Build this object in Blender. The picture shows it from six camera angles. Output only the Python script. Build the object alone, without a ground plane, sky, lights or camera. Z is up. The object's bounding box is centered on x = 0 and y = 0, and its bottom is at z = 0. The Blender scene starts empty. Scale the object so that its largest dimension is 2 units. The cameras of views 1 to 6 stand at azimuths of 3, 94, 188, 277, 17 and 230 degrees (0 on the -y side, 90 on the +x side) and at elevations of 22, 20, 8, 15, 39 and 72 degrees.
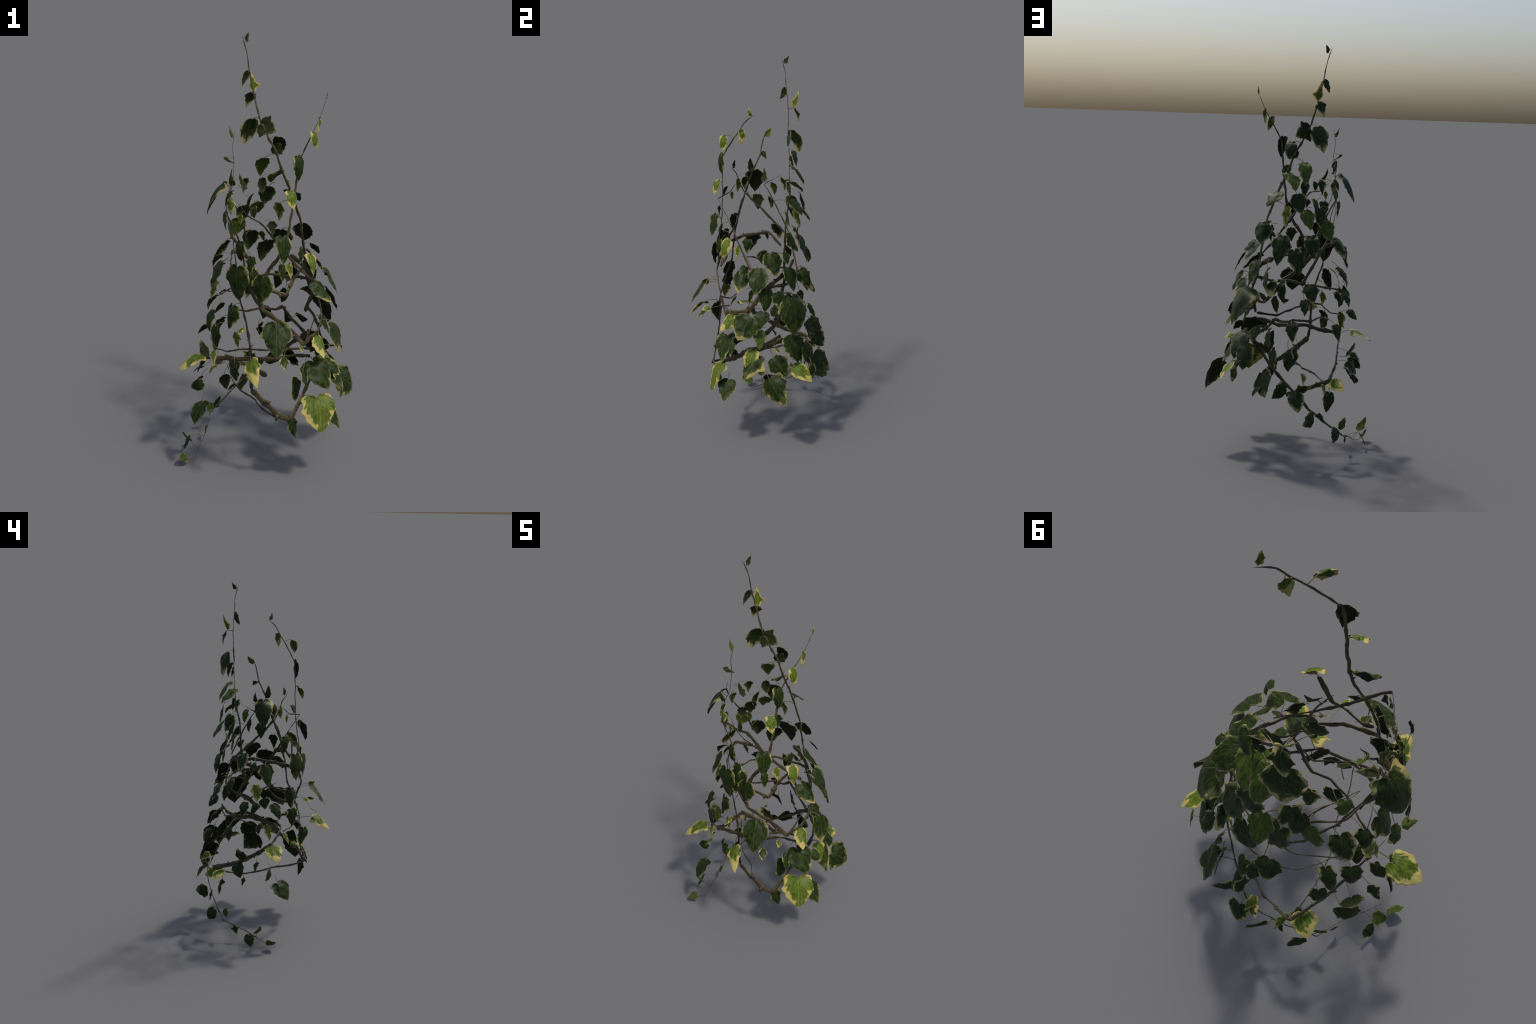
"""Variegated ivy that once wrapped a pillar: woody stems wind round an empty core,
heart-shaped leaves with cream margins hang from them on short stalks.
Positions are given on the vanished pillar as (azimuth in degrees, radius, height):
azimuth 0 looks along -y, 90 along +x."""
import bpy, bmesh, math, random
from mathutils import Vector, Matrix, noise

rng = random.Random(7)


def on_pillar(az, r, z):
    a = math.radians(az)
    return Vector((r * math.sin(a), -r * math.cos(a), z))


def lerp_table(table, t):
    for (a, va), (b, vb) in zip(table[:-1], table[1:]):
        if t <= b:
            k = (t - a) / (b - a)
            return va + (vb - va) * max(0.0, min(1.0, k))
    return table[-1][1]


# ------------------------------------------------------------------ stems
# name: (width at the start, width at the end, bends along the stem)
STEMS = {
    "crown_runner": (0.020, 0.004, [
        (139, 0.237, 0.708), (131, 0.229, 0.775), (125, 0.224, 0.819), (134, 0.215, 0.900), (135, 0.211, 0.945),
        (136, 0.207, 0.998), (139, 0.201, 1.062), (144, 0.194, 1.174), (161, 0.186, 1.317), (173, 0.178, 1.391),
        (-179, 0.177, 1.471), (-166, 0.179, 1.543), (-154, 0.191, 1.629), (-146, 0.206, 1.747), (-140, 0.211, 1.842),
        (-138, 0.214, 1.904), (-133, 0.215, 1.958), (-129, 0.217, 1.993),
    ]),
    "lit_runner": (0.018, 0.004, [
        (-7, 0.222, 0.886), (-11, 0.215, 0.930), (-9, 0.205, 1.010), (-2, 0.198, 1.070), (7, 0.195, 1.110),
        (15, 0.186, 1.160), (22, 0.183, 1.224), (26, 0.180, 1.323), (28, 0.182, 1.398), (30, 0.182, 1.454),
        (34, 0.182, 1.545), (53, 0.174, 1.621), (73, 0.183, 1.692), (80, 0.192, 1.730), (95, 0.202, 1.770),
    ]),
    "front_riser": (0.015, 0.004, [
        (-16, 0.239, 0.503), (-18, 0.235, 0.550), (-20, 0.229, 0.708), (-30, 0.209, 0.825), (-43, 0.200, 0.911),
        (-49, 0.199, 1.049), (-60, 0.199, 1.170), (-71, 0.210, 1.262), (-64, 0.215, 1.310), (-59, 0.218, 1.375),
        (-51, 0.222, 1.422),
    ]),
    "side_runner": (0.015, 0.004, [
        (-35, 0.195, 1.040), (-49, 0.172, 1.116), (-60, 0.190, 1.200), (-72, 0.215, 1.270), (-78, 0.204, 1.345),
        (-83, 0.181, 1.395), (-95, 0.182, 1.473), (-99, 0.192, 1.541), (-106, 0.188, 1.605),
    ]),
    "main_trunk": (0.026, 0.024, [
        (-16, 0.239, 0.503), (-2, 0.240, 0.448), (13, 0.255, 0.391), (24, 0.258, 0.360), (40, 0.240, 0.440),
        (66, 0.208, 0.487), (78, 0.222, 0.530), (92, 0.240, 0.540), (108, 0.243, 0.570), (124, 0.242, 0.580),
        (137, 0.245, 0.590),
    ]),
    "trailing_shoot": (0.020, 0.003, [
        (124, 0.242, 0.580), (141, 0.250, 0.567), (152, 0.255, 0.530), (170, 0.266, 0.449), (-178, 0.285, 0.395),
        (-165, 0.324, 0.338), (-155, 0.320, 0.270), (-143, 0.320, 0.213), (-122, 0.345, 0.120), (-110, 0.315, 0.090),
        (-99, 0.310, 0.072), (-87, 0.325, 0.040), (-76, 0.349, 0.005),
    ]),
    "back_hoop": (0.019, 0.005, [
        (137, 0.245, 0.590), (157, 0.245, 0.640), (169, 0.253, 0.695), (176, 0.240, 0.680), (-176, 0.238, 0.683),
        (-171, 0.238, 0.692), (-148, 0.235, 0.685), (-138, 0.232, 0.700), (-119, 0.210, 0.687), (-98, 0.200, 0.660),
    ]),
    "lower_hoop": (0.025, 0.018, [
        (-176, 0.238, 0.315), (-160, 0.275, 0.355), (-139, 0.335, 0.405), (-117, 0.270, 0.446), (-91, 0.240, 0.510),
        (-72, 0.255, 0.572), (-53, 0.160, 0.580), (-34, 0.133, 0.595), (9, 0.107, 0.592), (42, 0.104, 0.594),
        (55, 0.144, 0.607), (62, 0.210, 0.615),
    ]),
    "cross_twig": (0.012, 0.009, [
        (10, 0.250, 0.378), (-10, 0.160, 0.372), (-32, 0.105, 0.372), (-87, 0.128, 0.368), (-117, 0.194, 0.360),
        (-135, 0.300, 0.385),
    ]),
    "thin_hoop": (0.013, 0.006, [
        (66, 0.210, 0.650), (44, 0.125, 0.642), (0, 0.171, 0.672), (-19, 0.223, 0.692), (-31, 0.245, 0.691),
        (-46, 0.250, 0.656), (-60, 0.280, 0.655),
    ]),
    "front_diagonal": (0.024, 0.016, [
        (159, 0.209, 0.983), (144, 0.214, 0.955), (125, 0.214, 0.918), (107, 0.218, 0.880), (89, 0.225, 0.800),
        (83, 0.230, 0.765), (63, 0.240, 0.742), (51, 0.235, 0.735), (44, 0.223, 0.702), (21, 0.209, 0.806),
        (-7, 0.222, 0.886), (-24, 0.214, 0.970), (-44, 0.214, 1.005), (-65, 0.198, 1.028), (-106, 0.193, 1.047),
        (-136, 0.168, 0.994),
    ]),
    "inner_brace": (0.015, 0.012, [
        (44, 0.223, 0.702), (53, 0.203, 0.699), (72, 0.188, 0.717), (88, 0.200, 0.761),
    ]),
    "upper_hoop": (0.018, 0.005, [
        (107, 0.218, 0.880), (135, 0.231, 0.881), (147, 0.220, 0.880), (157, 0.215, 0.872), (-173, 0.210, 0.878),
        (-161, 0.215, 0.862), (-140, 0.222, 0.852), (-106, 0.246, 0.823), (-97, 0.237, 0.845), (-83, 0.217, 0.888),
        (-60, 0.190, 0.911),
    ]),
    "lit_brace": (0.017, 0.015, [
        (-7, 0.200, 0.985), (0, 0.185, 0.968), (20, 0.199, 0.946), (33, 0.178, 1.010), (46, 0.210, 1.087),
    ]),
    "shoulder_runner": (0.016, 0.004, [
        (86, 0.178, 0.950), (67, 0.137, 1.015), (41, 0.120, 1.079), (11, 0.133, 1.157), (-10, 0.190, 1.256),
        (-14, 0.206, 1.276), (-24, 0.196, 1.284), (-38, 0.184, 1.290), (-47, 0.186, 1.316), (-55, 0.190, 1.335),
    ]),
    "back_diagonal": (0.016, 0.010, [
        (-161, 0.222, 0.857), (-156, 0.220, 0.900), (-148, 0.222, 0.950), (-136, 0.228, 1.030), (-113, 0.208, 1.104),
        (-93, 0.200, 1.180), (-78, 0.202, 1.235), (-72, 0.210, 1.268),
    ]),
    "back_twig": (0.010, 0.003, [
        (-143, 0.212, 1.050), (-130, 0.184, 1.164), (-115, 0.188, 1.240), (-100, 0.200, 1.312), (-108, 0.212, 1.330),
        (-117, 0.226, 1.346),
    ]),
    "right_spur": (0.024, 0.020, [
        (101, 0.243, 0.629), (113, 0.240, 0.672), (123, 0.237, 0.712), (137, 0.235, 0.740),
    ]),
    "right_stub": (0.024, 0.020, [
        (78, 0.222, 0.530), (97, 0.240, 0.560), (111, 0.240, 0.590), (122, 0.238, 0.607),
    ]),
}

# leaves by the stem they hang from: stalk end, tip, width, twist about the midrib, kind
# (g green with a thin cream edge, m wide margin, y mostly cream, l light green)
LEAVES = {
    "crown_runner": [
        (-136, 0.216, 1.963, -142, 0.224, 1.999, 0.031, -4, "g"),
        (-139, 0.210, 1.832, -128, 0.202, 1.774, 0.042, 4, "g"),
        (-150, 0.234, 1.745, -150, 0.258, 1.826, 0.055, -8, "y"),
        (-150, 0.243, 1.732, -146, 0.263, 1.660, 0.062, 0, "m"),
        (-150, 0.238, 1.613, -145, 0.266, 1.494, 0.100, 8, "m"),
        (-155, 0.187, 1.604, -177, 0.177, 1.568, 0.102, 4, "g"),
        (179, 0.197, 1.540, 178, 0.210, 1.458, 0.067, -16, "g"),
        (-175, 0.184, 1.503, 174, 0.198, 1.464, 0.056, 8, "g"),
        (-162, 0.204, 1.442, -163, 0.259, 1.340, 0.069, 4, "l"),
        (178, 0.178, 1.392, -173, 0.248, 1.314, 0.082, 44, "l"),
        (-158, 0.189, 1.350, -161, 0.186, 1.281, 0.045, 8, "g"),
        (162, 0.199, 1.300, 156, 0.265, 1.233, 0.083, -16, "g"),
        (-171, 0.238, 1.296, -167, 0.252, 1.206, 0.080, 8, "g"),
        (176, 0.205, 1.229, 176, 0.227, 1.135, 0.058, -24, "y"),
        (143, 0.223, 1.149, 149, 0.254, 1.046, 0.094, 20, "g"),
        (173, 0.229, 1.092, 170, 0.267, 0.955, 0.107, -4, "g"),
        (132, 0.234, 1.059, 129, 0.268, 1.006, 0.052, 4, "g"),
        (116, 0.187, 1.045, 116, 0.256, 0.943, 0.099, 0, "g"),
        (137, 0.236, 0.957, 137, 0.271, 0.848, 0.086, 0, "g"),
        (132, 0.279, 0.819, 127, 0.336, 0.642, 0.179, -4, "g"),
    ],
    "lit_runner": [
        (90, 0.201, 1.767, 88, 0.203, 1.808, 0.025, 12, "y"),
        (76, 0.182, 1.691, 73, 0.176, 1.618, 0.037, -4, "y"),
        (47, 0.206, 1.657, 50, 0.219, 1.585, 0.055, 12, "y"),
        (30, 0.185, 1.555, 33, 0.182, 1.448, 0.054, 4, "g"),
        (20, 0.193, 1.413, 23, 0.220, 1.338, 0.057, 20, "y"),
        (13, 0.212, 1.215, 13, 0.236, 1.106, 0.079, 24, "g"),
        (14, 0.194, 1.085, 14, 0.210, 1.012, 0.048, 28, "g"),
        (-8, 0.225, 1.041, -9, 0.228, 0.919, 0.098, -8, "g"),
    ],
    "front_riser": [
        (-54, 0.215, 1.413, -58, 0.221, 1.450, 0.031, -28, "g"),
        (-60, 0.218, 1.342, -59, 0.209, 1.273, 0.041, 24, "y"),
        (-43, 0.241, 0.874, -45, 0.247, 0.767, 0.081, -4, "g"),
        (-24, 0.269, 0.811, -24, 0.309, 0.794, 0.034, -16, "y"),
        (-38, 0.232, 0.753, -34, 0.234, 0.687, 0.062, -12, "y"),
        (-13, 0.307, 0.687, -5, 0.394, 0.603, 0.084, 4, "y"),
    ],
    "side_runner": [
        (-105, 0.205, 1.574, -110, 0.223, 1.617, 0.035, 4, "l"),
        (-96, 0.226, 1.480, -106, 0.186, 1.455, 0.039, 44, "g"),
        (-80, 0.188, 1.390, -79, 0.186, 1.461, 0.039, -20, "g"),
        (-86, 0.233, 1.378, -85, 0.291, 1.242, 0.104, -8, "g"),
        (-70, 0.204, 1.353, -71, 0.222, 1.280, 0.041, 4, "m"),
        (-46, 0.190, 1.158, -47, 0.177, 1.068, 0.055, 8, "g"),
        (-23, 0.211, 1.118, -23, 0.222, 1.052, 0.050, 4, "g"),
        (-37, 0.240, 1.061, -34, 0.236, 0.916, 0.117, 4, "m"),
        (-24, 0.194, 1.043, -31, 0.206, 0.920, 0.082, 60, "m"),
    ],
    "main_trunk": [
        (131, 0.274, 0.601, 131, 0.331, 0.476, 0.144, 4, "g"),
        (111, 0.300, 0.574, 110, 0.345, 0.552, 0.041, 24, "y"),
        (87, 0.285, 0.552, 83, 0.320, 0.448, 0.086, -12, "y"),
        (92, 0.296, 0.535, 79, 0.350, 0.418, 0.130, -32, "m"),
        (108, 0.305, 0.519, 117, 0.356, 0.428, 0.108, 0, "g"),
        (50, 0.297, 0.451, 46, 0.351, 0.306, 0.164, -32, "y"),
        (45, 0.200, 0.435, 33, 0.206, 0.546, 0.098, -28, "g"),
        (102, 0.348, 0.422, 112, 0.433, 0.302, 0.165, -28, "g"),
        (62, 0.317, 0.383, 63, 0.375, 0.291, 0.102, 8, "g"),
        (27, 0.252, 0.356, 34, 0.247, 0.250, 0.061, 16, "g"),
    ],
    "trailing_shoot": [
        (170, 0.301, 0.558, 175, 0.351, 0.467, 0.089, -44, "g"),
        (-175, 0.286, 0.551, -174, 0.338, 0.461, 0.098, -40, "g"),
        (144, 0.320, 0.550, 145, 0.340, 0.438, 0.112, 8, "g"),
        (127, 0.331, 0.460, 134, 0.418, 0.391, 0.093, 12, "y"),
        (141, 0.369, 0.455, 140, 0.379, 0.379, 0.058, -4, "m"),
        (162, 0.318, 0.434, 170, 0.387, 0.340, 0.124, -16, "g"),
        (-177, 0.316, 0.389, 174, 0.368, 0.334, 0.075, 28, "g"),
        (163, 0.317, 0.388, 159, 0.370, 0.329, 0.091, -56, "g"),
        (-165, 0.320, 0.357, -156, 0.363, 0.400, 0.059, -16, "m"),
        (-168, 0.349, 0.353, -166, 0.385, 0.274, 0.083, 4, "m"),
        (-146, 0.325, 0.243, -142, 0.345, 0.198, 0.026, 10, "g"),
        (-152, 0.339, 0.237, -163, 0.390, 0.215, 0.081, 12, "g"),
        (-132, 0.356, 0.168, -137, 0.373, 0.104, 0.075, 8, "g"),
        (-122, 0.334, 0.148, -117, 0.339, 0.202, 0.045, 16, "l"),
        (-111, 0.325, 0.093, -108, 0.318, 0.040, 0.047, 8, "m"),
        (-87, 0.366, 0.086, -84, 0.400, 0.150, 0.056, -44, "l"),
        (-94, 0.376, 0.079, -91, 0.401, 0.015, 0.062, 20, "g"),
        (-78, 0.389, 0.027, -72, 0.424, 0.060, 0.051, -16, "l"),
    ],
    "back_hoop": [
        (-88, 0.286, 0.704, -87, 0.330, 0.657, 0.048, -40, "g"),
        (-79, 0.256, 0.682, -74, 0.252, 0.589, 0.053, 40, "y"),
        (-173, 0.274, 0.682, -171, 0.307, 0.595, 0.070, -16, "g"),
        (-124, 0.287, 0.660, -122, 0.300, 0.577, 0.068, -4, "g"),
        (152, 0.292, 0.653, 154, 0.338, 0.588, 0.065, 0, "g"),
        (165, 0.292, 0.647, 170, 0.340, 0.567, 0.073, -36, "g"),
        (-167, 0.300, 0.568, -171, 0.347, 0.527, 0.051, 40, "m"),
    ],
    "lower_hoop": [
        (55, 0.248, 0.609, 57, 0.328, 0.492, 0.132, -20, "g"),
        (67, 0.298, 0.594, 68, 0.345, 0.543, 0.052, -28, "g"),
        (42, 0.235, 0.59, 39, 0.275, 0.515, 0.055, 20, "g"),
        (-74, 0.321, 0.584, -72, 0.421, 0.523, 0.104, 8, "y"),
        (-103, 0.307, 0.495, -107, 0.346, 0.570, 0.077, 12, "g"),
        (-89, 0.308, 0.486, -89, 0.355, 0.445, 0.047, -36, "m"),
        (-109, 0.324, 0.470, -103, 0.351, 0.400, 0.080, 4, "g"),
        (-161, 0.311, 0.446, -163, 0.360, 0.400, 0.051, 32, "y"),
        (-75, 0.312, 0.439, -81, 0.360, 0.396, 0.056, 36, "g"),
        (-132, 0.305, 0.398, -129, 0.382, 0.356, 0.093, 12, "y"),
        (-101, 0.329, 0.394, -102, 0.345, 0.350, 0.038, -36, "g"),
        (-140, 0.318, 0.379, -146, 0.366, 0.349, 0.056, 16, "y"),
        (-67, 0.324, 0.364, -60, 0.374, 0.278, 0.107, 20, "g"),
    ],
    "cross_twig": [
        (-132, 0.302, 0.328, -136, 0.304, 0.238, 0.061, -24, "g"),
    ],
    "thin_hoop": [
        (-52, 0.298, 0.778, -50, 0.293, 0.679, 0.079, 4, "g"),
        (-59, 0.284, 0.641, -54, 0.299, 0.579, 0.037, 28, "y"),
        (-30, 0.287, 0.638, -31, 0.263, 0.537, 0.073, -16, "g"),
        (-52, 0.300, 0.590, -47, 0.345, 0.571, 0.045, 28, "l"),
    ],
    "front_diagonal": [
        (-96, 0.237, 1.035, -98, 0.273, 0.968, 0.057, -40, "g"),
        (-82, 0.232, 1.022, -78, 0.275, 0.907, 0.093, 16, "g"),
        (157, 0.250, 0.932, 162, 0.294, 0.832, 0.083, -40, "g"),
        (104, 0.257, 0.886, 100, 0.304, 0.784, 0.085, 8, "g"),
        (7, 0.280, 0.848, 7, 0.358, 0.729, 0.128, -4, "g"),
        (10, 0.264, 0.848, 14, 0.299, 0.861, 0.035, 24, "y"),
        (85, 0.285, 0.746, 74, 0.324, 0.631, 0.143, -12, "g"),
        (30, 0.281, 0.737, 27, 0.322, 0.730, 0.036, -24, "y"),
        (61, 0.249, 0.730, 53, 0.307, 0.652, 0.078, -16, "y"),
        (14, 0.288, 0.693, 14, 0.331, 0.658, 0.042, 4, "m"),
    ],
    "inner_brace": [
        (100, 0.233, 0.751, 94, 0.272, 0.671, 0.087, -24, "g"),
    ],
    "upper_hoop": [
        (-93, 0.253, 0.911, -91, 0.275, 0.823, 0.068, 28, "y"),
        (164, 0.258, 0.877, 168, 0.302, 0.803, 0.071, -8, "m"),
        (174, 0.245, 0.870, 178, 0.263, 0.779, 0.057, -24, "g"),
        (116, 0.258, 0.858, 119, 0.296, 0.759, 0.091, 16, "g"),
        (-105, 0.273, 0.813, -105, 0.303, 0.736, 0.070, -16, "g"),
        (-72, 0.273, 0.809, -65, 0.292, 0.725, 0.069, 20, "g"),
        (-95, 0.234, 0.800, -98, 0.259, 0.740, 0.053, -36, "g"),
        (165, 0.231, 0.796, 170, 0.238, 0.720, 0.052, -24, "g"),
    ],
    "lit_brace": [
        (51, 0.213, 1.116, 48, 0.242, 1.029, 0.068, 8, "y"),
    ],
    "shoulder_runner": [
        (-27, 0.180, 1.331, -24, 0.190, 1.285, 0.033, -4, "g"),
        (-45, 0.194, 1.285, -46, 0.190, 1.242, 0.030, 12, "y"),
        (-13, 0.201, 1.237, -9, 0.195, 1.192, 0.035, -16, "g"),
        (73, 0.132, 1.111, 71, 0.126, 1.029, 0.066, -4, "g"),
        (38, 0.116, 1.054, 40, 0.134, 0.984, 0.048, 12, "y"),
        (80, 0.242, 1.003, 75, 0.275, 0.975, 0.046, 0, "g"),
        (96, 0.237, 0.992, 92, 0.298, 0.874, 0.108, -8, "g"),
        (71, 0.209, 0.964, 73, 0.279, 0.874, 0.097, -4, "g"),
    ],
    "back_diagonal": [
        (-89, 0.217, 1.247, -89, 0.208, 1.164, 0.067, -12, "g"),
        (-113, 0.236, 1.078, -111, 0.283, 0.979, 0.077, -8, "m"),
        (-122, 0.281, 0.943, -119, 0.325, 0.854, 0.051, 4, "g"),
        (-155, 0.265, 0.866, -154, 0.307, 0.778, 0.088, 4, "g"),
        (-161, 0.272, 0.792, -162, 0.317, 0.727, 0.059, 32, "g"),
    ],
    "back_twig": [
        (-134, 0.192, 1.364, -135, 0.203, 1.288, 0.054, -4, "m"),
        (-105, 0.133, 1.348, -103, 0.161, 1.417, 0.038, 12, "g"),
        (-112, 0.213, 1.318, -113, 0.225, 1.247, 0.047, -8, "l"),
        (-146, 0.210, 1.264, -149, 0.232, 1.179, 0.066, 40, "m"),
        (-115, 0.160, 1.253, -113, 0.171, 1.186, 0.055, -28, "g"),
        (-139, 0.211, 1.228, -142, 0.241, 1.135, 0.059, -12, "g"),
        (-161, 0.242, 1.223, -158, 0.297, 1.133, 0.069, 8, "l"),
        (-134, 0.222, 1.164, -128, 0.251, 1.073, 0.080, -28, "l"),
        (-176, 0.220, 1.134, -177, 0.198, 1.067, 0.049, 4, "g"),
        (-152, 0.228, 1.091, -150, 0.249, 0.988, 0.079, -16, "g"),
        (-172, 0.253, 1.028, -167, 0.273, 0.914, 0.089, 20, "g"),
    ],
    "right_spur": [
        (95, 0.290, 0.674, 94, 0.337, 0.590, 0.068, 12, "l"),
    ],
}

# ------------------------------------------------------------------ leaf blades
# half width of the blade along its length (0 = stalk, 1 = tip); the basal lobes lie below 0
SHAPES = {
    "heart": [(-.12, .20), (-.08, .36), (-.02, .42), (.06, .445), (.13, .485), (.19, .47), (.30, .485), (.37, .50),
              (.43, .44), (.54, .395), (.63, .345), (.70, .27), (.82, .195), (.93, .075), (1., .0)],
    "lobed": [(-.08, .18), (-.04, .33), (.02, .37), (.09, .42), (.15, .405), (.25, .47), (.31, .50), (.36, .45),
              (.43, .375), (.54, .335), (.61, .315), (.68, .245), (.80, .165), (.91, .075), (1., .0)],
    "ovate": [(-.07, .17), (-.03, .31), (.04, .385), (.12, .41), (.20, .475), (.29, .47), (.37, .50), (.45, .485),
              (.52, .415), (.62, .38), (.70, .325), (.77, .235), (.87, .155), (.95, .06), (1., .0)],
    "spear": [(-.05, .14), (-.01, .28), (.06, .33), (.13, .39), (.22, .47), (.27, .50), (.31, .44), (.38, .34),
              (.47, .305), (.53, .295), (.60, .235), (.70, .185), (.80, .125), (.90, .065), (1., .0)],
}
# sideways fold, arch along the midrib, curl of the basal lobes, lengthwise twist
BENDS = [(.18, .05, .12, .12), (.38, .09, .26, -.20), (.06, .035, .42, .08), (.24, .12, .05, .28), (.55, .05, .34, -.06),
         (.12, .08, .50, .22)]
# cream margin, half-tone zone, dark green, light green, cream, streak reach
KINDS = {
    "g": (-.012, .055, (.0062, .0112, .0016), (.0225, .0405, .0038), (.27, .225, .080), .20),
    "m": (.038, .125, (.0072, .0128, .0018), (.0250, .0440, .0042), (.34, .29, .105), .30),
    "y": (.100, .180, (.045, .080, .008), (.120, .160, .014), (.44, .375, .115), .29),
    "l": (.000, .075, (.042, .070, .011), (.085, .125, .019), (.28, .245, .095), .20),
}


def node(nt, kind, **inputs):
    n = nt.nodes.new(kind)
    for key, val in inputs.items():
        if key.startswith("p_"):
            setattr(n, key[2:], val)
        else:
            n.inputs[int(key[1:])].default_value = val
    return n


def math_node(nt, op, a, b=None, clamp=False):
    n = nt.nodes.new("ShaderNodeMath")
    n.operation = op
    n.use_clamp = clamp
    for i, v in enumerate((a, b)):
        if v is None:
            continue
        if isinstance(v, (int, float)):
            n.inputs[i].default_value = v
        else:
            nt.links.new(v, n.inputs[i])
    return n.outputs[0]


def mix_colour(nt, fac, a, b):
    n = nt.nodes.new("ShaderNodeMix")
    n.data_type = "RGBA"
    for sock, v in ((n.inputs[0], fac), (n.inputs[6], a), (n.inputs[7], b)):
        if isinstance(v, tuple):
            sock.default_value = (*v, 1.0)
        elif isinstance(v, (int, float)):
            sock.default_value = v
        else:
            nt.links.new(v, sock)
    return n.outputs[2]


def ramp(nt, value, lo, hi):
    n = nt.nodes.new("ShaderNodeMapRange")
    n.interpolation_type = "SMOOTHSTEP"
    nt.links.new(value, n.inputs[0])
    n.inputs[1].default_value, n.inputs[2].default_value = lo, hi
    return n.outputs[0]


def leaf_material(shape, kind):
    cream_w, tone_w, dark, light, cream, streak = KINDS[kind]
    mat = bpy.data.materials.new(f"ivy_leaf_{shape}_{kind}")
    mat.use_nodes = True
    nt = mat.node_tree
    bsdf = nt.nodes["Principled BSDF"]
    tc = nt.nodes.new("ShaderNodeTexCoord")
    info = nt.nodes.new("ShaderNodeObjectInfo")
    sep = nt.nodes.new("ShaderNodeSeparateXYZ")
    nt.links.new(tc.outputs["Object"], sep.inputs[0])
    x, y = sep.outputs[0], sep.outputs[1]
    ax = math_node(nt, "ABSOLUTE", x)
    # distance from the blade's edge, from the same profile the blade is built with
    fc = nt.nodes.new("ShaderNodeFloatCurve")
    cm = fc.mapping
    prof = SHAPES[shape]
    cv = cm.curves[0]
    pts = [((t + .2) / 1.2, v) for t, v in prof]
    while len(cv.points) < len(pts):
        cv.points.new(.5, .5)
    for p, (t, v) in zip(cv.points, pts):
        p.location = (t, v)
        p.handle_type = "VECTOR"
    cm.update()
    t = math_node(nt, "DIVIDE", math_node(nt, "ADD", y, .2), 1.2, True)
    nt.links.new(t, fc.inputs["Value"])
    edge = math_node(nt, "SUBTRACT", fc.outputs[0], ax)
    tip = math_node(nt, "MULTIPLY", math_node(nt, "SUBTRACT", 1.0, y), .42)
    edge = math_node(nt, "MINIMUM", edge, tip)
    # streaks that run out along the veins from the stalk
    rnd = math_node(nt, "MULTIPLY", info.outputs["Random"], 37.0)
    ang = math_node(nt, "ARCTAN2", x, math_node(nt, "ADD", y, .25))
    rad = math_node(nt, "SQRT", math_node(nt, "ADD", math_node(nt, "MULTIPLY", x, x), math_node(nt, "MULTIPLY", y, y)))
    comb = nt.nodes.new("ShaderNodeCombineXYZ")
    nt.links.new(math_node(nt, "MULTIPLY", ang, 6.5), comb.inputs[0])
    nt.links.new(math_node(nt, "MULTIPLY", rad, 3.0), comb.inputs[1])
    nt.links.new(rnd, comb.inputs[2])
    n1 = node(nt, "ShaderNodeTexNoise")
    n1.inputs["Scale"].default_value = 1.0
    n1.inputs["Detail"].default_value = 4.0
    n1.inputs["Roughness"].default_value = .62
    nt.links.new(comb.outputs[0], n1.inputs["Vector"])
    # broad one-sided spread of the cream, different on every leaf
    comb2 = nt.nodes.new("ShaderNodeCombineXYZ")
    nt.links.new(math_node(nt, "MULTIPLY", x, 1.8), comb2.inputs[0])
    nt.links.new(math_node(nt, "MULTIPLY", y, 1.8), comb2.inputs[1])
    nt.links.new(rnd, comb2.inputs[2])
    n2 = node(nt, "ShaderNodeTexNoise")
    n2.inputs["Scale"].default_value = 1.0
    n2.inputs["Detail"].default_value = 1.0
    nt.links.new(comb2.outputs[0], n2.inputs["Vector"])
    shift = math_node(nt, "ADD",
                      math_node(nt, "MULTIPLY", math_node(nt, "SUBTRACT", n1.outputs[0], .5), streak * 1.7),
                      math_node(nt, "MULTIPLY", math_node(nt, "SUBTRACT", n2.outputs[0], .5), streak * 2.1))
    # the shift fades at the very rim, so a hair of cream stays all round
    d = math_node(nt, "SUBTRACT", edge, shift)
    rim = ramp(nt, edge, .016, .006)
    cream_mask = math_node(nt, "MAXIMUM", ramp(nt, d, cream_w + .016, cream_w - .010), math_node(nt, "MULTIPLY", rim, .38))
    tone_mask = ramp(nt, d, tone_w + .02, tone_w - .02)
    # dark and light green, with paler veins
    n3 = node(nt, "ShaderNodeTexNoise")
    n3.inputs["Scale"].default_value = 2.2
    n3.inputs["Detail"].default_value = 3.0
    nt.links.new(comb.outputs[0], n3.inputs["Vector"])
    green = mix_colour(nt, ramp(nt, n3.outputs[0], .36, .68), dark, light)
    tone = tuple(.6 * a + .4 * b for a, b in zip((.105, .112, .046), light))
    green = mix_colour(nt, math_node(nt, "MULTIPLY", tone_mask, .75), green, tone)
    rib = ramp(nt, ax, .016, .004)
    side = math_node(nt, "ABSOLUTE", math_node(nt, "SINE", math_node(nt, "MULTIPLY", ang, 6.0)))
    vein = math_node(nt, "MULTIPLY", ramp(nt, side, .12, .0), .34)
    vein = math_node(nt, "MAXIMUM", math_node(nt, "MULTIPLY", rib, .32), vein)
    vein_col = tuple(min(1, 2.2 * c + .012) for c in light)
    green = mix_colour(nt, vein, green, vein_col)
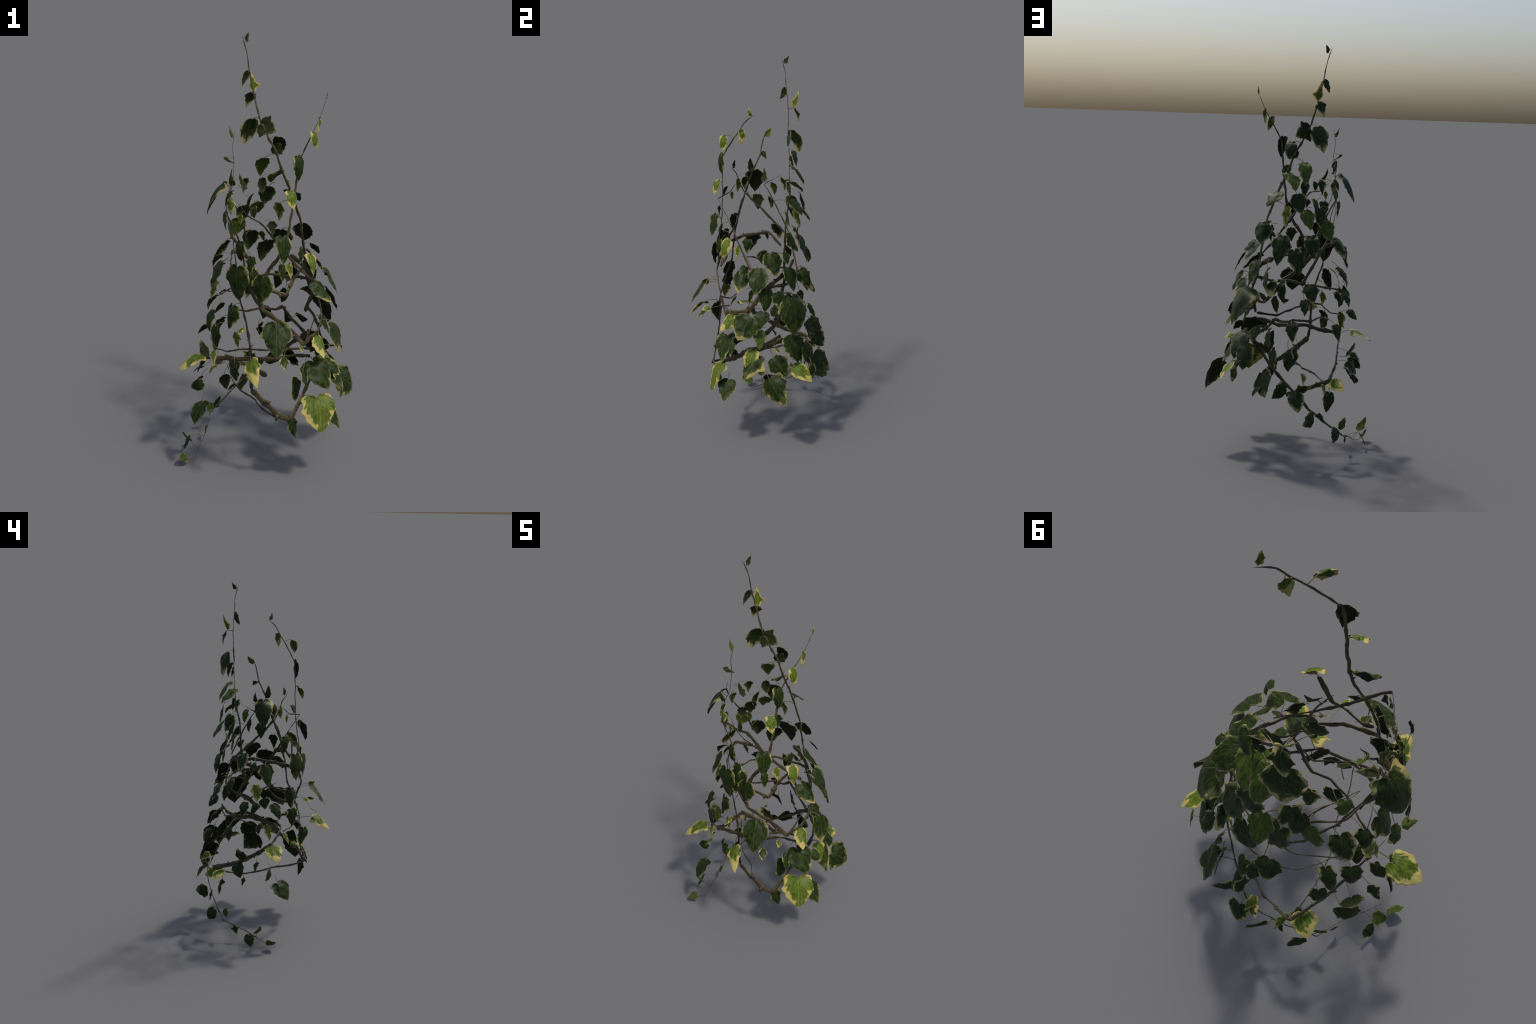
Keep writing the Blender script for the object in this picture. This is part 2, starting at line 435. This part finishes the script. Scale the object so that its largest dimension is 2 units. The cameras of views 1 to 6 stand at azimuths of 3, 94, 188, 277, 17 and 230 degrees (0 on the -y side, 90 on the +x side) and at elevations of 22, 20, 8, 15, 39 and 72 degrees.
    hue = mix_colour(nt, n1.outputs[0], tuple(c * .86 for c in cream), cream)
    col = mix_colour(nt, cream_mask, green, hue)
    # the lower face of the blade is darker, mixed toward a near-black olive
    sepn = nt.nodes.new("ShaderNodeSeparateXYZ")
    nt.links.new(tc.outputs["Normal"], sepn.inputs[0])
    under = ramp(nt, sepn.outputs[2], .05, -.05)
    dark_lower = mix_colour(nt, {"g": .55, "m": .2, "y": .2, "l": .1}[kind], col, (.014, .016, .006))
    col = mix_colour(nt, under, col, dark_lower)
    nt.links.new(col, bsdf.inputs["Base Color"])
    rough = math_node(nt, "ADD", .46, math_node(nt, "MULTIPLY", under, .25))
    nt.links.new(rough, bsdf.inputs["Roughness"])
    bsdf.inputs["Specular IOR Level"].default_value = .16
    bump = nt.nodes.new("ShaderNodeBump")
    bump.inputs["Strength"].default_value = .35
    bump.inputs["Distance"].default_value = .004
    nt.links.new(math_node(nt, "ADD", n3.outputs[0], math_node(nt, "MULTIPLY", vein, -.6)), bump.inputs["Height"])
    nt.links.new(bump.outputs[0], bsdf.inputs["Normal"])
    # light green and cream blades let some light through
    glow = {"g": .04, "m": .08, "y": .18, "l": .28}[kind]
    thin = nt.nodes.new("ShaderNodeBsdfTranslucent")
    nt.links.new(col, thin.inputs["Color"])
    mixer = nt.nodes.new("ShaderNodeMixShader")
    mixer.inputs[0].default_value = glow
    nt.links.new(bsdf.outputs[0], mixer.inputs[1])
    nt.links.new(thin.outputs[0], mixer.inputs[2])
    nt.links.new(mixer.outputs[0], nt.nodes["Material Output"].inputs["Surface"])
    return mat


def leaf_mesh(shape, kind, bend, mat):
    prof = SHAPES[shape]
    fold, droop, curl, warp = BENDS[bend]
    y0 = prof[0][0]
    rows, cols = 30, 9
    bm = bmesh.new()
    seed = Vector((bend * 3.1, len(shape) * 1.7, ord(kind)))

    def place(x, y):
        # the blade arches outward between stalk and tip, its sides fall back from the midrib
        yy = max(0.0, y)
        z = droop * 4 * yy ** .8 * (1 - yy) - fold * abs(x) ** 1.5
        z -= curl * max(0.0, .12 - y) * (.4 + 2.2 * abs(x))
        z += warp * x * (y - .35)
        z += .055 * noise.noise(Vector((x * 3.2, y * 3.2, 0)) + seed) * min(1, 4 * abs(x) + .2)
        z += .016 * math.sin(abs(math.atan2(x, y + .25)) * 9.0) * min(1, 3 * abs(x))
        return z

    top, bot = {}, {}
    for sgn in (-1, 1):
        for j in range(rows + 1):
            k = j / rows
            y = y0 + (1 - y0) * (k * .75 + .25 * (3 * k * k - 2 * k ** 3))
            h = lerp_table(prof, y)
            ragged = noise.noise(Vector((sgn * 5.3 + bend * 2.7, y * 4.2, len(shape)))) \
                + .6 * noise.noise(Vector((sgn * 3.1 + bend * 1.9, y * 10.5, len(shape) + 4)))
            wob = 1 + .19 * ragged * min(1, 6 * (1 - y))
            sinus = 0.0 if y >= 0 else lerp_table([(y0, prof[0][1] * .55), (y0 * .6, .03), (0, 0)], y)
            for i in range(cols + 1):
                u = i / cols
                x = sgn * (sinus + u * (h * wob - sinus))
                thick = .010 * (1 - .6 * u)
                key = (0 if (i == 0 and y >= 0) else sgn, i, j)
                if key in top:
                    continue
                z = place(x, y)
                top[key] = bm.verts.new((x, y, z + thick / 2))
                bot[key] = bm.verts.new((x, y, z - thick / 2))
    bm.verts.ensure_lookup_table()
    ys = [y0 + (1 - y0) * ((j / rows) * .75 + .25 * (3 * (j / rows) ** 2 - 2 * (j / rows) ** 3)) for j in range(rows + 1)]

    def key(sgn, i, j):
        return (0 if (i == 0 and ys[j] >= 0) else sgn, i, j)

    def face(*vs):
        u = []
        for v in vs:
            if v not in u:
                u.append(v)
        if len(u) > 2:
            try:
                bm.faces.new(u)
            except ValueError:
                pass

    for sgn in (-1, 1):
        for j in range(rows):
            for i in range(cols):
                q = [key(sgn, i, j), key(sgn, i + 1, j), key(sgn, i + 1, j + 1), key(sgn, i, j + 1)]
                if sgn < 0:
                    q.reverse()
                face(*[top[k] for k in q])
                face(*[bot[k] for k in reversed(q)])
            for i in (0, cols):
                if i == 0 and ys[j] >= 0:
                    continue
                a, b = key(sgn, i, j), key(sgn, i, j + 1)
                if (sgn > 0) == (i == cols):
                    face(bot[a], bot[b], top[b], top[a])
                else:
                    face(top[a], top[b], bot[b], bot[a])
        for i in range(cols):
            a, b = key(sgn, i, 0), key(sgn, i + 1, 0)
            face(top[a], top[b], bot[b], bot[a]) if sgn < 0 else face(bot[a], bot[b], top[b], top[a])
    bmesh.ops.remove_doubles(bm, verts=bm.verts, dist=1e-5)
    me = bpy.data.meshes.new(f"leaf_{shape}_{kind}_{bend}")
    bm.to_mesh(me)
    bm.free()
    me.materials.append(mat)
    me.polygons.foreach_set("use_smooth", [True] * len(me.polygons))
    return me


# ------------------------------------------------------------------ bark and stalks
def bark_material(name, green, brown, knob):
    mat = bpy.data.materials.new(name)
    mat.use_nodes = True
    nt = mat.node_tree
    bsdf = nt.nodes["Principled BSDF"]
    tc = nt.nodes.new("ShaderNodeTexCoord")
    n1 = node(nt, "ShaderNodeTexNoise")
    n1.inputs["Scale"].default_value = 22
    n1.inputs["Detail"].default_value = 4
    n2 = node(nt, "ShaderNodeTexNoise")
    n2.inputs["Scale"].default_value = 7
    n2.inputs["Detail"].default_value = 2
    n3 = node(nt, "ShaderNodeTexNoise")
    n3.inputs["Scale"].default_value = 160
    n3.inputs["Detail"].default_value = 3
    for n in (n1, n2, n3):
        nt.links.new(tc.outputs["Object"], n.inputs["Vector"])
    col = mix_colour(nt, ramp(nt, n1.outputs[0], .40, .62), green, brown)
    col = mix_colour(nt, ramp(nt, n2.outputs[0], .52, .70), col, knob)
    col = mix_colour(nt, math_node(nt, "MULTIPLY", ramp(nt, n3.outputs[0], .5, .75), .35), col, (.10, .085, .035))
    nt.links.new(col, bsdf.inputs["Base Color"])
    bsdf.inputs["Roughness"].default_value = .52
    bump = nt.nodes.new("ShaderNodeBump")
    bump.inputs["Strength"].default_value = .5
    bump.inputs["Distance"].default_value = .003
    nt.links.new(math_node(nt, "ADD", n3.outputs[0], n1.outputs[0]), bump.inputs["Height"])
    nt.links.new(bump.outputs[0], bsdf.inputs["Normal"])
    return mat


def tube(name, pts, widths, flat, mat, sides=10, facing=None):
    """loft of elliptic rings along pts; the thin axis points away from the pillar"""
    bm = bmesh.new()
    rings = []
    n = len(pts)
    for k, p in enumerate(pts):
        d = (pts[min(n - 1, k + 1)] - pts[max(0, k - 1)]).normalized()
        out = Vector((p.x, p.y, 0)) if facing is None else facing
        out = (out - d * out.dot(d))
        out = out.normalized() if out.length > 1e-4 else d.orthogonal().normalized()
        side = d.cross(out)
        w = widths[k] / 2
        rings.append([bm.verts.new(p + side * (w * math.cos(a)) + out * (w * flat * math.sin(a)))
                      for a in (2 * math.pi * s / sides for s in range(sides))])
    for a, b in zip(rings[:-1], rings[1:]):
        for s in range(sides):
            bm.faces.new((a[s], a[(s + 1) % sides], b[(s + 1) % sides], b[s]))
    bm.faces.new(list(reversed(rings[0])))
    bm.faces.new(rings[-1])
    bmesh.ops.recalc_face_normals(bm, faces=bm.faces)
    me = bpy.data.meshes.new(name)
    bm.to_mesh(me)
    bm.free()
    me.materials.append(mat)
    me.polygons.foreach_set("use_smooth", [True] * len(me.polygons))
    ob = bpy.data.objects.new(name, me)
    bpy.context.collection.objects.link(ob)
    return ob


def stem_path(bends):
    """straight runs between the bends, each bend rounded a little, then sampled every centimetre"""
    raw = [on_pillar(*b) for b in bends]
    soft = [raw[0]]
    for a, b, c in zip(raw[:-2], raw[1:-1], raw[2:]):
        k1, k2 = min(.35, .006 / max(.001, (a - b).length)), min(.35, .006 / max(.001, (c - b).length))
        soft += [b.lerp(a, k1), b.lerp((a + c) / 2, .04), b.lerp(c, k2)]
    soft.append(raw[-1])
    out = [soft[0]]
    for a, b in zip(soft[:-1], soft[1:]):
        m = max(1, int((b - a).length / .01))
        out += [a.lerp(b, (i + 1) / m) for i in range(m)]
    for i, p in enumerate(out[1:-1]):
        out[i + 1] = p + .0028 * noise.noise_vector(p * 26)
    return out


plant = bpy.data.objects.new("variegated_ivy", None)
bpy.context.collection.objects.link(plant)
plant["label"] = "climbing ivy with cream-edged green leaves wound round an empty core"
plant["category"] = "climbing plant"

wood = bark_material("old_ivy_wood", (.050, .043, .009), (.036, .023, .007), (.027, .014, .006))
shoot = bark_material("young_ivy_shoot", (.036, .032, .008), (.030, .018, .008), (.036, .018, .009))
stalk = bark_material("leaf_stalk", (.105, .095, .030), (.105, .060, .028), (.10, .085, .03))

stem_points = []
for name, (w0, w1, bends) in STEMS.items():
    path = stem_path(bends)
    n = len(path)
    gap = 7 + rng.random() * 2
    widths = []
    for k in range(n):
        t = k / (n - 1)
        w = w0 + (w1 - w0) * t ** .85
        swell = math.exp(-((((k + 3) % gap) - gap / 2) / 1.1) ** 2)
        w *= 1 + .38 * swell + .26 * noise.noise(path[k] * 34)
        if k < 2:
            w *= (.55, .85)[k]
        if k >= n - 3 and w1 < .006:
            w *= (n - k) / 4
        widths.append(w)
    ob = tube("vine_stem", path, widths, .3, wood if w0 > .0165 else shoot)
    ob.parent = plant
    stem_points += [(p, w) for p, w in zip(path, widths)]
    # short scars and broken stubs where stalks have been
    for k in range(int(gap), n - 4, int(gap)):
        if rng.random() < .45:
            continue
        p = path[k]
        d = (path[k + 1] - p).normalized()
        out = Vector((p.x, p.y, 0)).normalized()
        s = d.cross(out) * rng.choice((-1, 1))
        w = widths[k]
        tip = p + (s * .9 + d * .5 + out * .25) * w * rng.uniform(.7, 1.1)
        kn = tube("stem_knob", [p, p.lerp(tip, .5), tip], [w * .6, w * .5, w * .3], .8, shoot, 6, out)
        kn.parent = ob

# ------------------------------------------------------------------ leaves
mats, meshes = {}, {}


def get_mesh(shape, kind, bend):
    if (shape, kind) not in mats:
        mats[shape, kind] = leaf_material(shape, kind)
    if (shape, kind, bend) not in meshes:
        meshes[shape, kind, bend] = leaf_mesh(shape, kind, bend, mats[shape, kind])
    return meshes[shape, kind, bend]


for group, rows in LEAVES.items():
    for az0, r0, z0, az1, r1, z1, width, twist, kind in rows:
        base, tip = on_pillar(az0, r0, z0), on_pillar(az1, r1, z1)
        length = (tip - base).length
        axis = (tip - base) / length
        mid = (base + tip) / 2
        out = Vector((mid.x, mid.y, 0)).normalized()
        nrm = out - axis * out.dot(axis)
        nrm = nrm.normalized() if nrm.length > .05 else axis.orthogonal().normalized()
        across = axis.cross(nrm)
        t = math.radians(twist)
        across = across * math.cos(t) + nrm * math.sin(t)
        nrm = across.cross(axis)
        big = length > .085
        if kind in "yl" and not big:
            shape = rng.choice(("spear", "lobed", "ovate"))
        elif big:
            shape = rng.choice(("heart", "heart", "ovate", "lobed"))
        else:
            shape = rng.choice(("heart", "ovate", "lobed", "spear"))
        bend = rng.randrange(len(BENDS))
        ob = bpy.data.objects.new("leaf", get_mesh(shape, kind, bend))
        bpy.context.collection.objects.link(ob)
        m = Matrix((across * width, axis * length, nrm * length)).transposed().to_4x4()
        m.translation = base
        ob.matrix_world = m
        ob.parent = plant
        # stalk from the blade back to the nearest stem
        best, dist = None, 9
        for p, w in stem_points:
            d = (p - base).length + (.03 if p.z < base.z - .01 else 0)
            if d < dist:
                best, dist = p, d
        reach = best - base
        if reach.length > .085:
            reach = reach.normalized() * .04 + Vector((0, 0, .012))
        end = base + reach
        c = base + reach * .45 - axis * min(.02, reach.length * .35) + nrm * .006
        q = [base * (1 - s) ** 2 + c * 2 * s * (1 - s) + end * s * s for s in (i / 7 for i in range(8))]
        wst = .0016 + .013 * length
        st = tube("petiole", [base.lerp(base + axis * .02, .3)] + q, [wst * .6] + [wst] * 8, .9, stalk, 6)
        st.parent = ob
        st.matrix_parent_inverse = m.inverted()
